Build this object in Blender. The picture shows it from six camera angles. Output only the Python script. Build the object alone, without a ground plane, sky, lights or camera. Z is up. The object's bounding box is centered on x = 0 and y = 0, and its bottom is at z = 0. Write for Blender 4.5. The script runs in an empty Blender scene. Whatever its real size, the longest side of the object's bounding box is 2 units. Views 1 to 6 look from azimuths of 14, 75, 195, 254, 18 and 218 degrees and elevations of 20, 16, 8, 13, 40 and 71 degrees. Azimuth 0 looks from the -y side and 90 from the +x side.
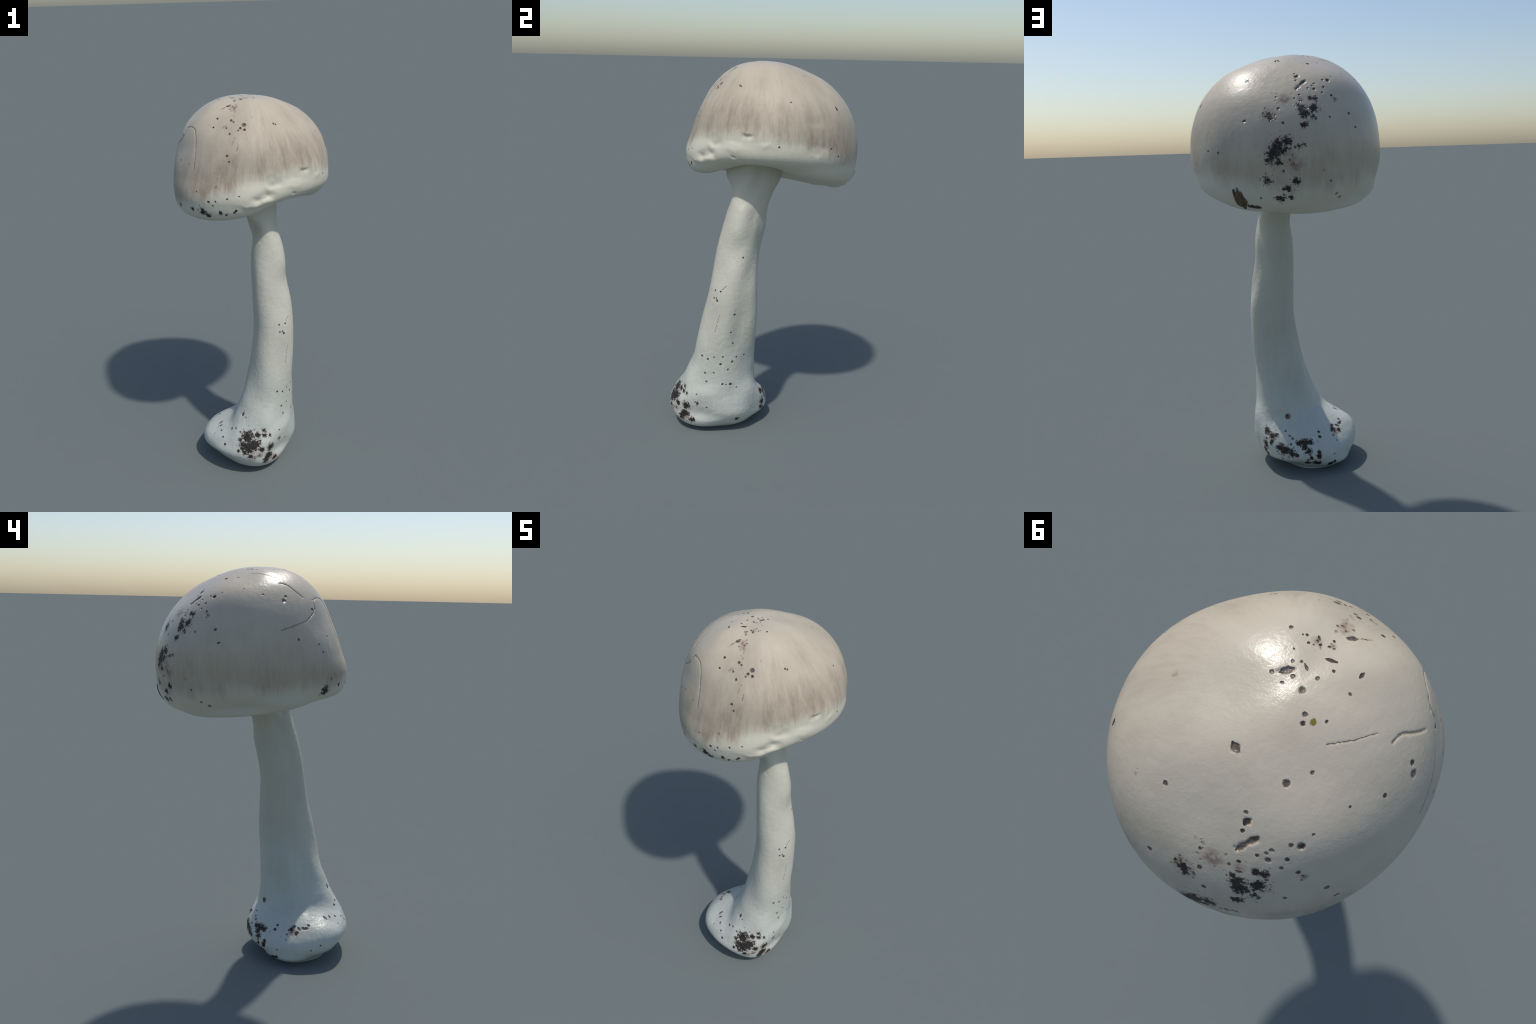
"""A pale field mushroom: domed cap with an inrolled pale margin, leaning stem, swollen soil-stained base."""
import bpy
import math
import numpy as np

rng = np.random.default_rng(11)

# ----------------------------------------------------------------------------
# SHAPE.  Every cross-section is given by twelve radii, at azimuth 0, 30 .. 330
# degrees (0 = +x, 90 = +y), rounded smoothly in between.
# ----------------------------------------------------------------------------

# The cap: radii seen from a centre inside it, one ring per elevation (degrees).
CAP_CENTRE = np.array((-0.046, 0.041, 1.625))
CAP_RINGS = [
    (-90, [0.065, 0.065, 0.065, 0.065, 0.065, 0.065, 0.065, 0.065, 0.065, 0.065, 0.065, 0.065]),
    (-70, [0.086, 0.088, 0.090, 0.092, 0.091, 0.088, 0.087, 0.088, 0.090, 0.090, 0.088, 0.086]),
    (-55, [0.147, 0.155, 0.165, 0.178, 0.199, 0.202, 0.195, 0.175, 0.150, 0.132, 0.129, 0.136]),
    (-45, [0.199, 0.252, 0.323, 0.415, 0.431, 0.414, 0.383, 0.346, 0.283, 0.225, 0.193, 0.179]),
    (-37, [0.216, 0.325, 0.460, 0.487, 0.452, 0.408, 0.408, 0.399, 0.382, 0.348, 0.247, 0.220]),
    (-28, [0.343, 0.460, 0.519, 0.508, 0.465, 0.422, 0.396, 0.409, 0.440, 0.439, 0.374, 0.289]),
    (-15, [0.454, 0.495, 0.514, 0.486, 0.444, 0.405, 0.383, 0.399, 0.438, 0.450, 0.436, 0.425]),
    (0, [0.464, 0.487, 0.493, 0.465, 0.432, 0.394, 0.369, 0.376, 0.396, 0.406, 0.407, 0.430]),
    (18, [0.448, 0.471, 0.466, 0.428, 0.409, 0.385, 0.367, 0.361, 0.370, 0.384, 0.398, 0.413]),
    (38, [0.422, 0.437, 0.426, 0.392, 0.394, 0.382, 0.369, 0.374, 0.382, 0.376, 0.388, 0.398]),
    (60, [0.403, 0.390, 0.384, 0.379, 0.370, 0.366, 0.372, 0.378, 0.387, 0.378, 0.394, 0.403]),
    (90, [0.373, 0.373, 0.373, 0.373, 0.373, 0.373, 0.373, 0.373, 0.373, 0.373, 0.373, 0.373]),
]

# The stem: one ring per height (m), around a leaning, slightly bowed spine.
STEM_RINGS = [
    (0, (-0.001, -0.230), [0.167, 0.173, 0.151, 0.171, 0.182, 0.183, 0.167, 0.162, 0.158, 0.178, 0.193, 0.182]),
    (0.03, (0.011, -0.230), [0.199, 0.212, 0.195, 0.195, 0.224, 0.242, 0.210, 0.194, 0.193, 0.215, 0.248, 0.224]),
    (0.07, (0.019, -0.228), [0.230, 0.239, 0.253, 0.250, 0.250, 0.253, 0.249, 0.246, 0.224, 0.254, 0.280, 0.246]),
    (0.12, (0.020, -0.240), [0.254, 0.258, 0.274, 0.268, 0.250, 0.250, 0.254, 0.264, 0.261, 0.276, 0.276, 0.240]),
    (0.18, (0.051, -0.256), [0.224, 0.238, 0.263, 0.257, 0.217, 0.222, 0.241, 0.260, 0.242, 0.250, 0.244, 0.220]),
    (0.24, (0.093, -0.256), [0.176, 0.194, 0.219, 0.215, 0.189, 0.168, 0.175, 0.186, 0.216, 0.216, 0.205, 0.188]),
    (0.31, (0.117, -0.250), [0.150, 0.162, 0.177, 0.200, 0.171, 0.152, 0.153, 0.162, 0.180, 0.195, 0.178, 0.153]),
    (0.4, (0.132, -0.236), [0.138, 0.138, 0.158, 0.180, 0.156, 0.152, 0.136, 0.142, 0.161, 0.173, 0.162, 0.140]),
    (0.52, (0.146, -0.219), [0.123, 0.125, 0.152, 0.157, 0.151, 0.144, 0.123, 0.127, 0.143, 0.164, 0.151, 0.136]),
    (0.66, (0.160, -0.199), [0.114, 0.116, 0.144, 0.141, 0.137, 0.121, 0.113, 0.119, 0.137, 0.150, 0.132, 0.127]),
    (0.8, (0.158, -0.179), [0.116, 0.117, 0.128, 0.128, 0.130, 0.123, 0.106, 0.105, 0.123, 0.137, 0.133, 0.127]),
    (0.93, (0.141, -0.158), [0.116, 0.101, 0.108, 0.116, 0.129, 0.119, 0.098, 0.094, 0.113, 0.127, 0.123, 0.123]),
    (1.05, (0.127, -0.136), [0.101, 0.095, 0.094, 0.111, 0.130, 0.118, 0.092, 0.084, 0.106, 0.123, 0.119, 0.110]),
    (1.15, (0.121, -0.114), [0.096, 0.087, 0.090, 0.115, 0.123, 0.108, 0.091, 0.091, 0.107, 0.117, 0.118, 0.118]),
    (1.24, (0.110, -0.093), [0.083, 0.076, 0.088, 0.108, 0.114, 0.095, 0.069, 0.076, 0.093, 0.111, 0.114, 0.107]),
    (1.32, (0.093, -0.066), [0.073, 0.076, 0.094, 0.116, 0.110, 0.095, 0.084, 0.064, 0.065, 0.107, 0.118, 0.085]),
    (1.4, (0.074, -0.050), [0.084, 0.094, 0.121, 0.148, 0.128, 0.100, 0.091, 0.086, 0.133, 0.139, 0.115, 0.103]),
    (1.5, (0.063, -0.043), [0.084, 0.094, 0.121, 0.148, 0.128, 0.100, 0.091, 0.086, 0.133, 0.139, 0.115, 0.103]),
]
BULB_TOP = 0.27          # height at which the swollen base passes into the stem


def rim_elevation(azimuth):
    """Elevation (rad) of the margin seen from CAP_CENTRE; it rides high on the +x side."""
    a = azimuth - math.radians(345)
    return np.radians(-31 + 12 * np.cos(a) + 3 * np.cos(2 * a))


# Dents pressed into the cap: azimuth, elevation (deg), half width, half height (m), depth (m)
CAP_DENTS = [
    (302, -10.4, 0.042, 0.020, 0.019), (295, -12.5, 0.035, 0.013, 0.010), (306, -4.0, 0.034, 0.032, 0.012), (332, 2.0, 0.026, 0.012, 0.009),
    (322, -6.0, 0.060, 0.022, -0.006), (290, -16.0, 0.05, 0.018, -0.006), (18, -4.7, 0.050, 0.030, 0.006),
    (19, 11.5, 0.060, 0.030, 0.005), (345, -2.5, 0.04, 0.02, -0.004), (323, -11.5, 0.014, 0.006, 0.006),
]

# ----------------------------------------------------------------------------
# MARKS.  Cap: azimuth, elevation (deg), radius (mm).  Stem: azimuth (deg), height (cm), radius (mm).
# Streaks: two ends and a radius.  Creases: width (mm) and the points they run through.
# ----------------------------------------------------------------------------
CAP_SOIL_SPOTS = [
    (256, -20.0, 18), (260, -22.4, 14), (247, -19.7, 9), (232, -20.3, 9), (269, -20.3, 10), (273, -21.8, 7), (218, -23.9, 19),
    (88, 13.6, 5), (85, 13.3, 5), (87, 11.2, 5), (113, 16.7, 21), (104, 18.5, 9), (112, 10.9, 13), (107, 7.0, 13),
    (98, -1.7, 23), (96, -6.2, 12), (89, -10.4, 14), (94, -11.0, 13), (88, -19.1, 16), (102, -20.0, 14), (98, -23.3, 13),
    (96, -23.6, 8), (99, -28.1, 10), (94, -27.8, 17), (88, 12.1, 21),
]
CAP_SOIL_STREAKS = [
    (278, -20.3, 280, -18.5, 6), (106, 16.1, 108, 12.4, 18), (112, 22.7, 114, 22.7, 12), (91, -7.7, 94, -2.9, 23), (104, -3.8, 106, -3.2, 8),
    (76, -30.8, 81, -32.3, 9),
]
CAP_PIT_SPOTS = [
    (224, 10.6, 4), (238, 9.4, 3), (261, -13.4, 6), (266, -12.8, 4), (274, -11.0, 4), (282, -9.5, 4), (251, -8.0, 3),
    (264, -15.5, 4), (284, 39.8, 6), (288, 42.5, 9), (288, 38.3, 6), (282, 38.0, 4), (274, 47.3, 6), (274, 35.3, 5),
    (257, 48.5, 5), (277, 45.8, 4), (318, 40.4, 4), (273, 17.9, 5), (275, 13.6, 4), (256, 40.4, 4), (270, 40.4, 4),
    (14, 79.5, 4), (328, 81.9, 3), (306, 82.5, 3), (239, 78.6, 3), (233, 84.6, 4), (128, 87.3, 7), (0, 86.4, 4),
    (35, 83.7, 3), (316, 69.6, 4), (300, 72.3, 3), (305, 72.3, 2), (298, 75.0, 3), (318, 77.7, 2), (273, 72.9, 3),
    (273, 69.6, 3), (283, 74.1, 3), (288, 71.4, 3), (205, 73.8, 3), (132, 79.2, 5), (128, 76.2, 5), (159, 74.7, 3),
    (118, 56.3, 7), (134, 59.9, 4), (168, 41.3, 5), (150, 45.5, 3), (68, 34.4, 5), (102, 43.4, 4), (103, 36.8, 4),
    (123, 36.2, 5), (127, 35.9, 8), (132, 39.8, 3), (116, 33.2, 5), (111, 29.9, 4), (115, 29.0, 6), (114, 31.7, 4),
    (102, 22.7, 4), (105, 25.1, 4), (93, 15.5, 4), (126, 24.8, 5), (122, 30.5, 5), (120, 26.6, 4), (91, 23.3, 4),
    (136, 13.6, 6), (63, -5.6, 5), (56, -4.7, 4), (96, 7.9, 5), (76, 9.1, 6), (93, 16.1, 5), (126, -29.6, 6),
    (130, -33.2, 7), (96, -15.5, 5), (102, -4.4, 5), (122, 11.2, 4), (139, 5.5, 4), (84, -26.9, 4), (140, 5.8, 4),
    (194, 9.1, 5), (215, 0.1, 4), (212, 5.5, 4), (222, -16.7, 5), (213, 30.2, 6), (186, 36.8, 9), (189, 40.4, 6),
    (121, -22.1, 4), (320, 39.5, 4), (2, 24.5, 3), (27, -4.7, 4), (33, -9.5, 4), (353, -3.5, 4),
]
CAP_PIT_STREAKS = [
    (262, 62.0, 267, 64.7, 5), (8, 81.9, 337, 84.3, 6), (298, 83.1, 281, 85.2, 2), (266, 77.7, 250, 75.9, 3), (225, 70.8, 229, 69.0, 3),
    (77, 60.2, 83, 59.3, 7), (103, 39.2, 104, 41.3, 6), (103, 29.0, 106, 32.9, 5), (106, 32.9, 110, 36.5, 6), (36, 19.7, 37, 17.6, 4),
]
CAP_BROWN_SPOTS = [
    (273, 61.4, 24), (274, 57.2, 13), (297, 48.8, 6), (279, 31.7, 7), (268, 41.3, 15), (266, -3.8, 11), (289, 73.5, 16),
    (271, 71.7, 10), (276, 57.8, 20), (88, 26.3, 6), (91, 26.0, 7), (96, 22.1, 32), (106, 22.7, 17), (128, 22.4, 12),
    (117, -16.7, 5), (103, -15.2, 6), (103, -13.4, 5), (88, 12.1, 36), (94, -7.1, 65), (101, -12.5, 42), (117, -16.7, 6),
    (58, 27.2, 9), (26, 47.0, 10),
]
CAP_BROWN_STREAKS = [
    (256, 57.2, 262, 61.7, 4), (275, 52.4, 278, 50.3, 5), (281, 21.8, 282, 26.3, 3), (277, 26.3, 278, 29.3, 4),
]
CAP_CREASES = [
    (4.6, [(180.8, 15.2), (188.8, 17.6), (200.4, 21.2), (204.0, 22.1), (216.4, 29.3), (217.6, 35.6), (222.4, 38.3)]),
    (3.9, [(216.8, 36.8), (231.2, 38.9), (238.8, 32.6), (242.4, 20.0), (244.8, 6.7)]),
    (4.5, [(188.8, 52.7), (196.4, 51.2), (200.8, 45.8), (206.8, 39.2)]),
    (2.3, [(149.6, 67.8), (164.4, 66.0), (186.8, 59.6)]),
]
STEM_SOIL_SPOTS = [
    (266, 22.8, 29), (271, 18.8, 28), (279, 19.0, 28), (283, 20.3, 21), (277, 17.3, 20), (294, 16.5, 16), (307, 16.3, 19),
    (307, 11.0, 20), (302, 9.3, 17), (314, 8.0, 14), (267, 16.0, 8), (275, 15.5, 12), (284, 13.3, 12), (285, 26.6, 11),
    (278, 24.3, 12), (289, 23.8, 12), (297, 23.3, 9), (259, 21.3, 9), (12, 8.8, 11), (66, 19.8, 13), (57, 12.8, 13),
    (67, 14.5, 9), (68, 19.5, 12), (72, 17.8, 12), (78, 18.5, 10), (69, 15.8, 10), (77, 13.3, 19), (82, 12.0, 17),
    (87, 11.3, 17), (94, 10.0, 7), (103, 13.5, 13), (106, 11.8, 16), (103, 11.0, 8), (54, 10.0, 13), (116, 5.3, 14),
    (110, 8.5, 7), (105, 5.5, 13), (58, 8.5, 9), (150, 17.8, 12), (158, 16.8, 9),
]
STEM_SOIL_STREAKS = [
    (98, 15.5, 111, 15.3, 13), (118, 10.8, 119, 8.8, 9), (130, 2.8, 135, 4.3, 7), (130, 3.8, 138, 4.5, 5),
]
STEM_PIT_SPOTS = [
    (214, 19.8, 3), (218, 18.5, 6), (221, 20.8, 6), (234, 19.3, 5), (245, 16.5, 6), (234, 23.8, 6), (241, 25.0, 6),
    (174, 19.5, 7), (154, 18.8, 9), (129, 18.0, 6), (251, 24.5, 5), (299, 46.1, 5), (313, 44.8, 5), (326, 46.1, 4),
    (345, 46.6, 4), (20, 45.6, 4), (10, 43.3, 6), (343, 42.3, 6), (2, 39.1, 5), (314, 36.6, 5), (332, 37.1, 4),
    (322, 31.8, 5), (356, 30.6, 6), (3, 30.3, 4), (12, 30.3, 7), (24, 28.1, 4), (322, 18.5, 7), (318, 19.3, 4),
    (336, 16.8, 4), (314, 24.3, 4), (357, 70.4, 5), (354, 60.6, 4), (5, 53.9, 4), (308, 77.6, 5), (18, 12.0, 5),
    (36, 14.5, 4), (42, 45.6, 4), (298, 82.7, 4), (314, 82.7, 4), (308, 77.6, 6), (298, 78.7, 4), (305, 78.9, 4),
    (359, 100.4, 4), (101, 26.3, 12), (90, 20.5, 5), (92, 18.5, 5), (94, 17.3, 6), (90, 15.0, 5), (126, 16.3, 7),
    (166, 18.5, 8), (145, 15.8, 5), (54, 13.8, 5), (62, 16.0, 5), (78, 8.0, 5), (145, 15.8, 5), (145, 13.8, 4),
    (127, 16.3, 6), (138, 8.5, 4), (178, 9.5, 4), (188, 11.8, 4), (137, 14.5, 3), (106, 7.3, 6),
]
STEM_PIT_STREAKS = [
    (240, 30.8, 241, 33.3, 7), (246, 31.3, 250, 31.6, 4), (210, 20.8, 211, 21.8, 4), (162, 17.8, 159, 18.8, 5), (322, 17.3, 321, 20.0, 4),
    (202, 21.8, 204, 20.8, 5), (167, 18.3, 173, 18.8, 6),
]
STEM_BROWN_SPOTS = [
    (306, 10.3, 34), (286, 12.5, 29), (294, 14.0, 29), (258, 20.8, 12), (314, 8.8, 20), (73, 17.8, 29), (57, 11.0, 20),
    (82, 11.8, 34), (114, 5.5, 29), (58, 14.3, 22), (120, 15.0, 11), (152, 17.0, 26),
]
STEM_BROWN_STREAKS = [
]
STEM_CREASES = [
    (3.4, [(95.2, 24.3), (88.8, 21.8), (82.4, 20.8)]),
    (2.9, [(78.4, 27.1), (78.4, 24.8), (76.8, 22.8)]),
    (1.8, [(319.2, 70.1), (316.8, 65.1), (315.2, 60.4)]),
    (1.9, [(236.0, 38.1), (240.8, 33.3)]),
    (2.8, [(317.6, 83.7), (326.4, 85.7)]),
]
LEAF_FLAKE = [(69.5, -23.4), (73.8, -22.4), (76.2, -28.4), (72.8, -33.0), (69.4, -30.8)]


# ----------------------------------------------------------------------------
# SURFACE MATHS
# ----------------------------------------------------------------------------
def along(knots, x):
    """Cubic Hermite weights: rows for x, columns for knots."""
    n = len(knots)
    slope = np.zeros((n, n))
    for i in range(1, n - 1):
        h0, h1 = knots[i] - knots[i - 1], knots[i + 1] - knots[i]
        slope[i, i - 1] = -h1 / (h0 * (h0 + h1))
        slope[i, i] = (h1 - h0) / (h0 * h1)
        slope[i, i + 1] = h0 / (h1 * (h0 + h1))
    x = np.asarray(x, float)
    i = np.clip(np.searchsorted(knots, x) - 1, 0, n - 2)
    h = (knots[i + 1] - knots[i])[:, None]
    t = (x[:, None] - knots[i][:, None]) / h
    eye = np.eye(n)
    return ((2 * t**3 - 3 * t**2 + 1) * eye[i] + (-2 * t**3 + 3 * t**2) * eye[i + 1]
            + h * (t**3 - 2 * t**2 + t) * slope[i] + h * (t**3 - t**2) * slope[i + 1])


CAP_KNOTS = np.radians([e for e, _ in CAP_RINGS])
CAP_RADII = np.array([r for _, r in CAP_RINGS])
STEM_KNOTS = np.array([z for z, _, _ in STEM_RINGS], float)
STEM_SPINE = np.array([c for _, c, _ in STEM_RINGS])
STEM_RADII = np.array([r for _, _, r in STEM_RINGS])


def cap_point(azimuth, elevation):
    """Points of the cap for arrays of azimuth and elevation (rad) of equal shape."""
    az, el = np.ravel(azimuth), np.ravel(elevation)
    weights = along(CAP_KNOTS, el)
    k = np.fft.rfft(CAP_RADII, axis=-1) / 12
    radius = weights @ k[:, 0].real
    for j in range(1, 7):
        w = 2 if j < 6 else 1
        radius = radius + w * ((weights @ k[:, j].real) * np.cos(j * az) - (weights @ k[:, j].imag) * np.sin(j * az))
    p = np.stack([np.cos(el) * np.cos(az), np.cos(el) * np.sin(az), np.sin(el)], -1) * radius[:, None] + CAP_CENTRE
    return p.reshape(np.shape(azimuth) + (3,))


def stem_point(azimuth, height):
    az, z = np.ravel(azimuth), np.ravel(height)
    weights = along(STEM_KNOTS, z)
    spine = weights @ STEM_SPINE
    k = np.fft.rfft(STEM_RADII, axis=-1) / 12
    radius = weights @ k[:, 0].real
    for j in range(1, 7):
        w = 2 if j < 6 else 1
        radius = radius + w * ((weights @ k[:, j].real) * np.cos(j * az) - (weights @ k[:, j].imag) * np.sin(j * az))
    p = np.stack([spine[:, 0] + radius * np.cos(az), spine[:, 1] + radius * np.sin(az), z], -1)
    return p.reshape(np.shape(azimuth) + (3,))


def on_cap(az, el, sink=0.0):
    """A point of the cap, or one sunk that deep (m) below its skin."""
    p = cap_point(np.radians([float(az)]), np.radians([float(el)]))[0]
    d = p - CAP_CENTRE
    return p - d / np.linalg.norm(d) * sink


def on_stem(az, cm, sink=0.0):
    a = math.radians(az)
    return stem_point(np.array([a]), np.array([cm / 100.0]))[0] - sink * np.array((math.cos(a), math.sin(a), 0.0))


def soft_noise(p, scale, seed, waves=28):
    """Smooth pseudo-random field in about [-1, 1]: a sum of plane waves."""
    r = np.random.default_rng(seed)
    d = r.normal(size=(waves, 3))
    d *= (scale * r.uniform(0.5, 1.5, waves) / np.linalg.norm(d, axis=1))[:, None]
    ph = r.uniform(0, 6.283, waves)
    out = np.zeros(len(p))
    for i in range(waves):
        out += np.sin(p @ d[i] + ph[i])
    return out / math.sqrt(waves)


def grid_normals(p, closed_pole=True):
    du = np.roll(p, -1, 1) - np.roll(p, 1, 1)
    dv = np.gradient(p, axis=0)
    n = np.cross(du, dv)
    length = np.linalg.norm(n, axis=-1, keepdims=True)
    n = n / np.maximum(length, 1e-12)
    return n


def press(p, depth, centre, radius):
    """Add a round hollow with a faint raised lip to a depth field."""
    d = np.linalg.norm(p - centre, axis=-1) / radius
    m = d < 3
    depth[m] += radius * (0.42 * np.exp(-(d[m] / 0.75)**2) - 0.07 * np.exp(-((d[m] - 1.35) / 0.4)**2))


def groove(p, depth, a, b, radius, amount, taper=False):
    ab = b - a
    t = np.clip(((p - a) @ ab) / max(ab @ ab, 1e-9), 0, 1)
    d = np.linalg.norm(p - a - t[..., None] * ab, axis=-1) / (radius * ((0.45 + 2.4 * t * (1 - t)) if taper else 1.0))
    np.maximum(depth, amount * radius * np.exp(-d**2), out=depth)


# ----------------------------------------------------------------------------
# MESH HELPERS
# ----------------------------------------------------------------------------
def new_object(name, mesh, parent, material):
    obj = bpy.data.objects.new(name, mesh)
    bpy.context.scene.collection.objects.link(obj)
    obj.parent = parent
    mesh.materials.append(material)
    return obj


def split_surface(points, quads, tris, groups, parent):
    """One smooth surface cut into named parts that share their border vertices and normals."""
    whole = bpy.data.meshes.new("whole_surface")
    whole.from_pydata(points.tolist(), [], quads.tolist() + tris.tolist())
    whole.update()
    normals = np.empty(len(points) * 3, np.float32)
    whole.vertex_normals.foreach_get("vector", normals)
    normals = normals.reshape(-1, 3)
    bpy.data.meshes.remove(whole)
    made = []
    for name, material, quad_mask, tri_mask in groups:
        faces = quads[quad_mask].tolist() + tris[tri_mask].tolist()
        used = np.unique(np.array([i for f in faces for i in f]))
        remap = np.full(len(points), -1, np.int64)
        remap[used] = np.arange(len(used))
        mesh = bpy.data.meshes.new(name)
        mesh.from_pydata(points[used].tolist(), [], [[int(remap[i]) for i in f] for f in faces])
        mesh.update()
        mesh.polygons.foreach_set("use_smooth", np.ones(len(mesh.polygons), bool))
        mesh.normals_split_custom_set_from_vertices(normals[used].tolist())
        made.append(new_object(name, mesh, parent, material))
    return made


def ring_faces(rows, cols):
    i = np.arange(rows - 1)[:, None] * cols
    j = np.arange(cols)[None]
    k = (j + 1) % cols
    return np.stack([i + j, i + k, i + cols + k, i + cols + j], -1).reshape(-1, 4)


# ----------------------------------------------------------------------------
# MATERIAL HELPERS
# ----------------------------------------------------------------------------
class Nodes:
    def __init__(self, name):
        self.material = bpy.data.materials.new(name)
        self.material.use_nodes = True
        self.tree = self.material.node_tree
        self.bsdf = self.tree.nodes["Principled BSDF"]
        self.position = self.tree.nodes.new("ShaderNodeTexCoord").outputs["Object"]

    def put(self, socket, value):
        if isinstance(value, bpy.types.NodeSocket):
            self.tree.links.new(value, socket)
        elif value is not None:
            socket.default_value = value

    def math(self, op, a, b=None, c=None, clamp=False):
        n = self.tree.nodes.new("ShaderNodeMath")
        n.operation = op
        n.use_clamp = clamp
        for s, v in zip(n.inputs, (a, b, c)):
            self.put(s, v)
        return n.outputs[0]

    def vec(self, op, a, b=None, scale=None):
        n = self.tree.nodes.new("ShaderNodeVectorMath")
        n.operation = op
        self.put(n.inputs[0], a)
        if b is not None:
            self.put(n.inputs[1], b)
        if scale is not None:
            self.put(n.inputs["Scale"], scale)
        return n.outputs["Value"] if op in ("DISTANCE", "LENGTH", "DOT_PRODUCT") else n.outputs["Vector"]

    def noise(self, vector, scale, detail=3.0, rough=0.55, out="Fac"):
        n = self.tree.nodes.new("ShaderNodeTexNoise")
        self.put(n.inputs["Vector"], vector)
        n.inputs["Scale"].default_value = scale
        n.inputs["Detail"].default_value = detail
        n.inputs["Roughness"].default_value = rough
        return n.outputs[out]

    def step(self, x, lo, hi, to_lo=0.0, to_hi=1.0):
        n = self.tree.nodes.new("ShaderNodeMapRange")
        n.interpolation_type = "SMOOTHSTEP"
        for s, v in zip(n.inputs, (x, lo, hi, to_lo, to_hi)):
            self.put(s, v)
        return n.outputs[0]

    def mix(self, factor, a, b):
        n = self.tree.nodes.new("ShaderNodeMix")
        n.data_type = "RGBA"
        self.put(n.inputs[0], factor)
        self.put(n.inputs[6], a)
        self.put(n.inputs[7], b)
        return n.outputs[2]

    def split(self, v):
        n = self.tree.nodes.new("ShaderNodeSeparateXYZ")
        self.put(n.inputs[0], v)
        return n.outputs

    def join(self, x, y, z):
        n = self.tree.nodes.new("ShaderNodeCombineXYZ")
        for s, v in zip(n.inputs, (x, y, z)):
            self.put(s, v)
        return n.outputs[0]

    def warp(self, amount, scale):
        n = self.vec("SUBTRACT", self.noise(self.position, scale, 2.0, out="Color"), (0.5, 0.5, 0.5))
        return self.vec("ADD", self.position, self.vec("SCALE", n, scale=amount))

    def capsule(self, p, a, b, radius, taper=False):
        ab = np.asarray(b) - np.asarray(a)
        pa = self.vec("SUBTRACT", p, tuple(a))
        t = self.math("MULTIPLY", self.vec("DOT_PRODUCT", pa, tuple(ab)), 1.0 / max(float(ab @ ab), 1e-9), clamp=True)
        d = self.vec("DISTANCE", pa, self.vec("SCALE", tuple(ab), scale=t))
        if not taper:
            return self.math("MULTIPLY_ADD", d, -1.0 / radius, 1.0)
        belly = self.math("MULTIPLY", t, self.math("SUBTRACT", 1.0, t))
        belly = self.math("MULTIPLY_ADD", belly, 2.6 * radius, 0.45 * radius)
        return self.math("SUBTRACT", 1.0, self.math("DIVIDE", d, belly))

    def marks(self, p, spots, streaks, taper=False):
        """Field that is 1 in the middle of a mark, 0 on its border and below 0 outside."""
        field = None
        for index, (centre, radius) in enumerate(spots):
            if index % 6 == 5:      # tie the next marks to the field so far: keeps the shader's stack short
                p = self.vec("ADD", p, self.vec("SCALE", (1e-9, 1e-9, 1e-9), scale=field))
            f = self.math("MULTIPLY_ADD", self.vec("DISTANCE", p, tuple(centre)), -1.0 / radius, 1.0)
            field = f if field is None else self.math("MAXIMUM", field, f)
        for index, (a, b, radius) in enumerate(streaks):
            if field is not None and index % 2 == 1:
                p = self.vec("ADD", p, self.vec("SCALE", (1e-9, 1e-9, 1e-9), scale=field))
            f = self.capsule(p, a, b, radius, taper)
            field = f if field is None else self.math("MAXIMUM", field, f)
        return field

    def finish(self, colour, height, distance, roughness):
        bump = self.tree.nodes.new("ShaderNodeBump")
        bump.inputs["Distance"].default_value = distance
        bump.inputs["Strength"].default_value = 1.0
        self.put(bump.inputs["Height"], height)
        self.tree.links.new(bump.outputs[0], self.bsdf.inputs["Normal"])
        self.put(self.bsdf.inputs["Base Color"], colour)
        self.put(self.bsdf.inputs["Roughness"], roughness)
        self.bsdf.inputs["IOR"].default_value = 1.45
        return self.material


def sunk(r):
    """How far the middle of a hollow of radius r (mm) lies below the skin; small ones are not carved."""
    return 0.00025 * r if r >= 5 else 0.0


def spots3d(rows, place, swell=1.0):
    return [(place(a, b, sunk(r) if swell > 1 else 0.0), r * 0.001 * swell) for a, b, r in rows]


def streaks3d(rows, place, swell=1.0):
    return [(place(a, b, sunk(r) if swell > 1 else 0.0), place(c, d, sunk(r) if swell > 1 else 0.0), r * 0.001 * swell)
            for a, b, c, d, r in rows]


def rounded(pts):
    """Cut the corners of a polyline once, keeping its ends."""
    if len(pts) < 3:
        return pts
    out = [pts[0]]
    for (a, b), (c, d) in zip(pts[:-1], pts[1:]):
        out += [(0.75 * a + 0.25 * c, 0.75 * b + 0.25 * d), (0.25 * a + 0.75 * c, 0.25 * b + 0.75 * d)]
    return [out[0]] + out[2:-1] + [pts[-1]]


def creases3d(rows, place):
    return [(place(*p), place(*q), w * 0.001) for w, pts in rows
            for p, q in zip(rounded(pts)[:-1], rounded(pts)[1:])]


# Base colours (linear)
CREAM = (0.60, 0.525, 0.405, 1)
FAWN = (0.262, 0.206, 0.152, 1)
MARGIN = (0.62, 0.59, 0.475, 1)
SOIL = (0.020, 0.016, 0.014, 1)
PIT = (0.060, 0.036, 0.026, 1)
RUST = (0.26, 0.175, 0.125, 1)
STALK = (0.545, 0.53, 0.44, 1)
BASE_WHITE = (0.555, 0.575, 0.515, 1)


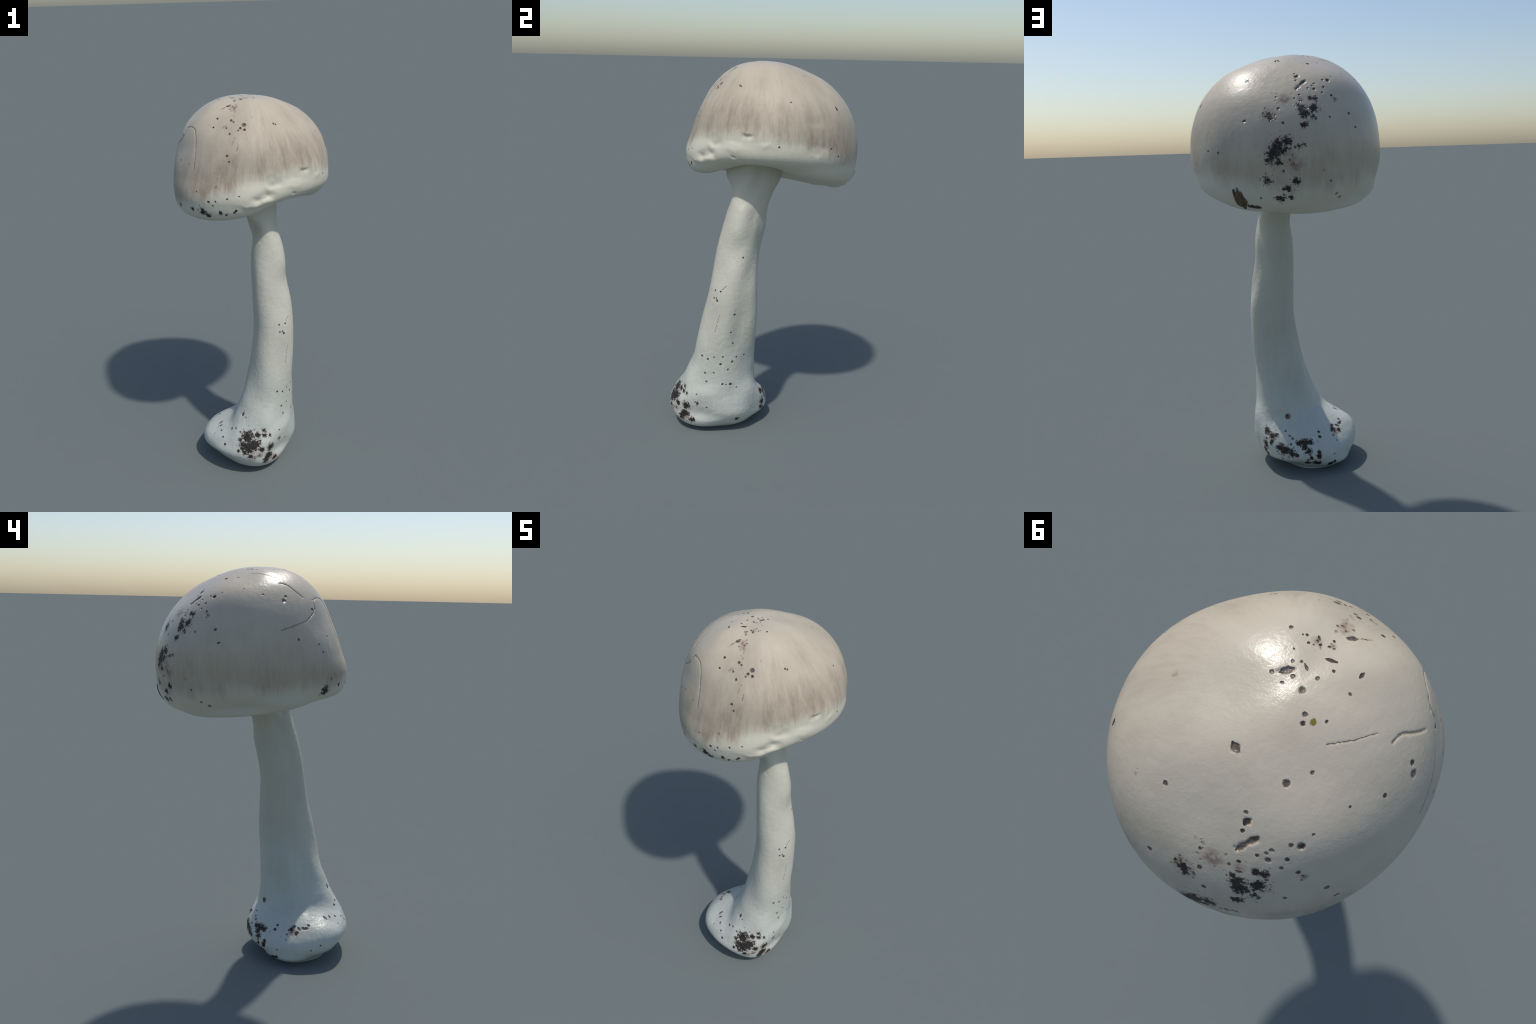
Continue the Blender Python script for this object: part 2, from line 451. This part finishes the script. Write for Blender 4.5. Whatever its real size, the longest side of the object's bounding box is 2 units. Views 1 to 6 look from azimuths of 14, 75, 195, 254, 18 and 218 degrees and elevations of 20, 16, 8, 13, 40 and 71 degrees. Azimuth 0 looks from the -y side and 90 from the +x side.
def dirty(n, colour, prefix_marks, place, thick=0.0):
    """Soil, pits, rusty stains and creases laid over a base colour; returns colour, height."""
    soil_spots, soil_streaks, pit_spots, pit_streaks, rust_spots, rust_streaks, creases = prefix_marks
    p = n.warp(0.007, 110.0)
    rough_p = n.warp(0.012, 70.0)
    grain = n.noise(n.position, 120.0, 4.0, 0.65)
    patch = n.noise(n.position, 45.0, 3.0, 0.6)
    rust_field = n.marks(rough_p, spots3d(rust_spots, place), streaks3d(rust_streaks, place))
    rust = n.math("MULTIPLY", n.step(rust_field, -0.2, 0.8), n.step(patch, 0.36, 0.6, 0.25, 0.95))
    colour = n.mix(rust, colour, RUST)
    soil = n.marks(rough_p, spots3d(soil_spots, place), streaks3d(soil_streaks, place))
    broken = n.math("MULTIPLY_ADD", n.math("SUBTRACT", grain, 0.5), 3.4, soil)
    broken = n.math("ADD", n.math("MULTIPLY_ADD", n.math("SUBTRACT", patch, 0.5), 3.0, broken), thick)
    halo = n.math("MULTIPLY", n.step(broken, -0.6, 0.2), n.step(soil, -1.0, -0.2))
    soil_mask = n.math("MULTIPLY", n.step(broken, -0.2, 0.45), n.step(soil, -0.85, -0.25))
    colour = n.mix(n.math("MULTIPLY", halo, 0.6), colour, RUST)
    # specks scattered through the stained areas
    speck = n.tree.nodes.new("ShaderNodeTexVoronoi")
    speck.inputs["Scale"].default_value = 85.0
    n.put(speck.inputs["Vector"], rough_p)
    keep = n.math("GREATER_THAN", n.split(speck.outputs["Color"])[0], 0.5)
    size = n.math("MULTIPLY_ADD", n.split(speck.outputs["Color"])[1], 0.25, 0.12)
    dot = n.step(n.math("SUBTRACT", speck.outputs["Distance"], size), -0.12, 0.06, 1.0, 0.0)
    near = n.math("MAXIMUM", n.step(rust_field, -0.6, 0.3), n.step(soil, -1.6, -0.4))
    speck_mask = n.math("MULTIPLY", n.math("MULTIPLY", dot, keep), near)
    colour = n.mix(n.math("MULTIPLY", speck_mask, 0.8), colour, PIT)
    pit = n.marks(p, spots3d(pit_spots, place, 1.35), streaks3d(pit_streaks, place, 1.5), taper=True)
    pit_mask = n.step(pit, -0.15, 0.55)
    pit_tint = n.math("MULTIPLY", n.step(pit, -0.12, 0.5), n.step(n.noise(n.position, 22.0, 1.0), 0.35, 0.6, 0.78, 1.0))
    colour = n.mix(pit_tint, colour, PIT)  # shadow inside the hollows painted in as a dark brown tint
    colour = n.mix(soil_mask, colour, SOIL)
    line = n.marks(p, [], creases3d(creases, place))
    line_mask = n.step(line, -0.1, 0.8)
    colour = n.mix(n.math("MULTIPLY", line_mask, 0.45), colour, PIT)
    height = n.math("MULTIPLY_ADD", n.math("MAXIMUM", pit_mask, speck_mask), -1.0, n.math("MULTIPLY", line_mask, -0.6))
    height = n.math("MULTIPLY_ADD", soil_mask, n.math("SUBTRACT", grain, 0.3), height)
    return colour, height, soil_mask, p


def make_cap_material(with_marks=True):
    n = Nodes("cap_skin" if with_marks else "cap_underside_flesh")
    d = n.vec("SUBTRACT", n.position, tuple(CAP_CENTRE))
    x, y, z = n.split(d)
    az = n.math("ARCTAN2", y, x)
    flat = n.math("SQRT", n.math("ADD", n.math("MULTIPLY", x, x), n.math("MULTIPLY", y, y)))
    el = n.math("MULTIPLY", n.math("ARCTAN2", z, flat), 180 / math.pi)
    # meridian fibres: noise squeezed around the cap and drawn out down its side
    fibre_at = n.join(n.math("COSINE", az), n.math("SINE", az), n.math("MULTIPLY", el, 0.0042))
    fibre = n.noise(fibre_at, 20.0, 5.0, 0.7)
    wide = n.noise(fibre_at, 4.0, 2.0, 0.5)
    mottle = n.noise(n.position, 9.0, 4.0, 0.55)
    a = n.math("ADD", az, -math.radians(327))
    ca = n.math("COSINE", a)
    c2 = n.math("COSINE", n.math("MULTIPLY", a, 2.0))
    border = n.math("ADD", n.math("MULTIPLY_ADD", ca, 15.0, -14.0), n.math("MULTIPLY", c2, 3.0))
    above = n.math("SUBTRACT", el, border)
    above_rough = n.math("ADD", n.math("MULTIPLY_ADD", n.math("SUBTRACT", fibre, 0.5), 9.0, above),
                         n.math("MULTIPLY_ADD", wide, 12.0, -6.0))
    margin = n.step(above_rough, -5.0, 7.0, 1.0, 0.0)
    fade = n.step(above, 10.0, 52.0, 1.0, 0.0)
    shoulder = n.math("MULTIPLY", n.step(el, 42.0, 72.0, 0.55, 0.0), n.step(ca, -0.3, 0.7))
    fade = n.math("MAXIMUM", fade, shoulder)
    front = n.step(ca, -0.9, 0.6, 0.55, 1.0)
    streak = n.math("MULTIPLY", n.step(fibre, 0.32, 0.72, 0.55, 1.0), n.step(wide, 0.3, 0.65, 0.55, 1.0))
    band = n.math("MULTIPLY", n.math("MULTIPLY", fade, front), streak)
    band = n.math("MULTIPLY", band, n.math("SUBTRACT", 1.0, margin))
    colour = n.mix(n.step(mottle, 0.3, 0.7, 0.0, 0.6), CREAM, (0.53, 0.455, 0.345, 1))
    colour = n.mix(margin, colour, MARGIN)
    colour = n.mix(n.math("MULTIPLY", band, 0.9), colour, FAWN)
    skin = n.noise(n.position, 170.0, 3.0, 0.6)
    ripple = n.noise(n.position, 34.0, 3.0, 0.55)
    height = n.math("MULTIPLY_ADD", ripple, 0.35, n.math("MULTIPLY", skin, 0.12))
    if with_marks:
        colour, marks_height, soil, p = dirty(n, colour, (
            CAP_SOIL_SPOTS, CAP_SOIL_STREAKS, CAP_PIT_SPOTS, CAP_PIT_STREAKS,
            CAP_BROWN_SPOTS, CAP_BROWN_STREAKS, CAP_CREASES), on_cap)
        height = n.math("ADD", height, marks_height)
        olive = n.math("MULTIPLY_ADD", n.vec("DISTANCE", p, tuple(on_cap(142.8, 76.2))), -1 / 0.009, 1.0)
        colour = n.mix(n.step(olive, 0.0, 0.4), colour, (0.20, 0.17, 0.03, 1))
        matt = n.math("MULTIPLY", n.step(ca, -0.5, 0.4), n.step(el, 52.0, 74.0, 1.0, 0.0))
        roughness = n.math("MULTIPLY_ADD", matt, 0.27, n.math("MULTIPLY_ADD", mottle, 0.10, 0.245))
        roughness = n.math("MULTIPLY_ADD", soil, 0.3, roughness)
    else:
        roughness = 0.5
    return n.finish(colour, height, 0.004, roughness)


def make_stem_material():
    n = Nodes("stem_flesh")
    x, y, z = n.split(n.position)
    drawn = n.vec("MULTIPLY", n.position, (1.0, 1.0, 0.12))
    fibre = n.noise(drawn, 45.0, 4.0, 0.6)
    mottle = n.noise(n.position, 8.0, 4.0, 0.55)
    low = n.step(n.math("MULTIPLY_ADD", n.math("SUBTRACT", mottle, 0.5), 0.3, z), 0.25, 0.75, 1.0, 0.0)
    colour = n.mix(low, STALK, BASE_WHITE)
    colour = n.mix(n.step(fibre, 0.35, 0.75, 0.0, 0.3), colour, (0.475, 0.465, 0.38, 1))
    colour = n.mix(n.step(mottle, 0.5, 0.75, 0.0, 0.25), colour, (0.46, 0.44, 0.35, 1))
    colour, marks_height, soil, p = dirty(n, colour, (
        STEM_SOIL_SPOTS, STEM_SOIL_STREAKS, STEM_PIT_SPOTS, STEM_PIT_STREAKS,
        STEM_BROWN_SPOTS, STEM_BROWN_STREAKS, STEM_CREASES), on_stem, thick=0.22)
    ripple = n.noise(n.position, 40.0, 4.0, 0.6)
    height = n.math("ADD", n.math("MULTIPLY_ADD", ripple, 0.7, n.math("MULTIPLY", fibre, 0.35)), marks_height)
    roughness = n.math("MULTIPLY_ADD", soil, 0.3, n.math("MULTIPLY_ADD", low, -0.18, n.math("MULTIPLY_ADD", mottle, 0.10, 0.48)))
    return n.finish(colour, height, 0.004, roughness)


def make_flake_material():
    n = Nodes("dry_leaf")
    fibre = n.noise(n.vec("MULTIPLY", n.position, (1.0, 1.0, 0.2)), 160.0, 3.0)
    colour = n.mix(n.step(fibre, 0.35, 0.7), (0.05, 0.03, 0.02, 1), (0.20, 0.12, 0.065, 1))
    return n.finish(colour, fibre, 0.002, 0.6)


# ----------------------------------------------------------------------------
# BUILD
# ----------------------------------------------------------------------------
mushroom = bpy.data.objects.new("mushroom", None)
bpy.context.scene.collection.objects.link(mushroom)
mushroom["label"] = "pale mushroom with domed cap, leaning stem, soil-stained bulbous base"
mushroom["category"] = "mushroom"

cap_material = make_cap_material(True)
underside_material = make_cap_material(False)
stem_material = make_stem_material()


def build_cap():
    cols, outer_rows, under_rows = 760, 330, 70
    az = np.linspace(0, 2 * math.pi, cols, endpoint=False)
    rim = rim_elevation(az)[None]
    t = np.linspace(0, 1, outer_rows)[1:, None]
    top = math.radians(90) * (1 - t) + rim * t
    u = np.linspace(0, 1, under_rows)[1:-1, None] ** 1.2
    below = rim * (1 - u) + math.radians(-90) * u
    el = np.concatenate([top, below])
    p = cap_point(np.broadcast_to(az, el.shape), el)
    rows = p.shape[0]
    normal = -grid_normals(p)
    flat = p.reshape(-1, 3)
    out = flat - CAP_CENTRE
    if np.mean(np.sum(normal.reshape(-1, 3) * out, -1)) < 0:
        normal = -normal
    depth = np.zeros(len(flat))
    ragged = flat + 0.0032 * np.stack([soft_noise(flat, 330, s) for s in (21, 22, 23)], -1)
    for a, b, r in CAP_PIT_SPOTS:
        if r >= 6:
            press(ragged, depth, on_cap(a, b), r * 0.001)
    for a, b, c, d, r in CAP_PIT_STREAKS:
        if r >= 4:
            groove(ragged, depth, on_cap(a, b), on_cap(c, d), r * 0.0012, 0.6, taper=True)
    for a, b, w in creases3d(CAP_CREASES, on_cap):
        groove(flat, depth, a, b, w, 0.45)
    for a, b, wide, high, deep in CAP_DENTS:
        c = on_cap(a, b)
        east = np.array((-math.sin(math.radians(a)), math.cos(math.radians(a)), 0))
        off = flat + 0.006 * np.stack([soft_noise(flat, 90, s) for s in (31, 32, 33)], -1) - c
        side = off @ east
        rise = np.sqrt(np.maximum(np.sum(off * off, -1) - side**2, 0))
        depth += deep * np.exp(-(side / wide)**2 - (rise / high)**2)
    depth += 0.0012 * soft_noise(flat, 22, 3) * np.clip((CAP_CENTRE[2] + 0.1 - flat[:, 2]) / 0.2, 0, 1)
    flat = flat - normal.reshape(-1, 3) * depth[:, None]
    apex = cap_point(np.array([0.0]), np.array([math.pi / 2]))[0]
    nadir = cap_point(np.array([0.0]), np.array([-math.pi / 2]))[0]
    points = np.vstack([flat, apex, nadir])
    quads = ring_faces(rows, cols)[:, ::-1]
    j = np.arange(cols)
    k = (j + 1) % cols
    top_tris = np.stack([np.full(cols, len(flat)), j, k], -1)
    last = (rows - 1) * cols
    low_tris = np.stack([np.full(cols, len(flat) + 1), last + k, last + j], -1)
    tris = np.vstack([top_tris, low_tris])
    quad_row = np.repeat(np.arange(rows - 1), cols)
    outer = quad_row < outer_rows - 2
    is_top = np.arange(len(tris)) < cols
    return split_surface(points, quads, tris, [
        ("cap", cap_material, outer, is_top),
        ("cap_underside", underside_material, ~outer, ~is_top)], mushroom)


def build_stem():
    cols = 340
    az = np.linspace(0, 2 * math.pi, cols, endpoint=False)
    height = np.concatenate([np.linspace(0, BULB_TOP, 110), np.linspace(BULB_TOP, 1.5, 340)[1:]])
    H = np.broadcast_to(height[:, None], (len(height), cols))
    p = stem_point(np.broadcast_to(az, H.shape), H)
    rows = len(height)
    normal = grid_normals(p)
    axis = p - p.mean(1, keepdims=True)
    if np.mean(np.sum(normal * axis, -1)) < 0:
        normal = -normal
    flat = p.reshape(-1, 3)
    z = flat[:, 2]
    depth = np.zeros(len(flat))
    for a, b, r in STEM_PIT_SPOTS:
        if r >= 6:
            press(flat, depth, on_stem(a, b), r * 0.001)
    for a, b, c, d, r in STEM_PIT_STREAKS:
        if r >= 5:
            groove(flat, depth, on_stem(a, b), on_stem(c, d), r * 0.001, 0.6, taper=True)
    for a, b, w in creases3d(STEM_CREASES, on_stem):
        groove(flat, depth, a, b, w, 0.4)
    # lengthwise furrows where the stem spreads into the bulb, soft lumps all over
    lengthwise = soft_noise(flat * (1, 1, 0.18), 42, 5)
    foot = np.exp(-((z - 0.30) / 0.13)**2)
    side = np.arctan2(flat[:, 1] + 0.25, flat[:, 0] - 0.12)
    depth += 0.0035 * foot * lengthwise * (1 + 1.2 * np.exp(-((np.mod(side, 6.283) - math.radians(225)) / 0.7)**2))
    depth += 0.0022 * soft_noise(flat * (1, 1, 0.6), 26, 6) * np.clip(z / 0.05, 0, 1)
    flat = flat - normal.reshape(-1, 3) * depth[:, None]
    flat[:, 2] = np.maximum(flat[:, 2], 0.0)
    sole = np.append(flat[:cols].mean(0)[:2], 0.0)
    points = np.vstack([flat, sole])
    quads = ring_faces(rows, cols)
    j = np.arange(cols)
    tris = np.stack([np.full(cols, len(flat)), (j + 1) % cols, j], -1)
    quad_row = np.repeat(np.arange(rows - 1), cols)
    bulb = quad_row < 109
    every = np.ones(len(tris), bool)
    return split_surface(points, quads, tris, [
        ("stem", stem_material, ~bulb, ~every),
        ("bulbous_base", stem_material, bulb, every)], mushroom)


def build_flake():
    """A scrap of dry leaf stuck to the cap's margin: a thin shell that follows the cap."""
    cols, rows = 10, 22
    corners = np.array(LEAF_FLAKE, float)
    left, right = corners[[0, 4, 3]], corners[[1, 2, 3]]
    top, bottom = [], []
    for i in range(rows):
        t = i / (rows - 1) * 2 * 0.97
        k, f = min(int(t), 1), t - min(int(t), 1)
        a, b = left[k] * (1 - f) + left[k + 1] * f, right[k] * (1 - f) + right[k + 1] * f
        for j in range(cols):
            s = j / (cols - 1)
            q = a * (1 - s) + b * s + rng.normal(0, 0.12, 2) + (0, (1.6 * rng.uniform(-1, 1) if i == 0 else 0))
            base = on_cap(*q)
            n = base - CAP_CENTRE
            n = n / np.linalg.norm(n)
            bow = 0.0025 + 0.003 * math.sin(math.pi * s) + 0.0015 * math.sin(9 * s + 3 * t)
            top.append(base + n * bow)
            bottom.append(base - n * 0.002)
    pts = [tuple(v) for v in top + bottom]
    m = rows * cols
    faces = []
    for i in range(rows - 1):
        for j in range(cols - 1):
            a, b, c, d = i * cols + j, i * cols + j + 1, (i + 1) * cols + j + 1, (i + 1) * cols + j
            faces += [(a, d, c, b), (m + a, m + b, m + c, m + d)]
    edge = ([(0, j) for j in range(cols)] + [(i, cols - 1) for i in range(1, rows)]
            + [(rows - 1, j) for j in range(cols - 2, -1, -1)] + [(i, 0) for i in range(rows - 2, 0, -1)])
    ids = [i * cols + j for i, j in edge]
    for a, b in zip(ids, ids[1:] + ids[:1]):
        faces.append((a, b, m + b, m + a))
    mesh = bpy.data.meshes.new("leaf_scrap")
    mesh.from_pydata(pts, [], faces)
    mesh.update()
    return new_object("leaf_scrap", mesh, mushroom, make_flake_material())


build_cap()
build_stem()
build_flake()
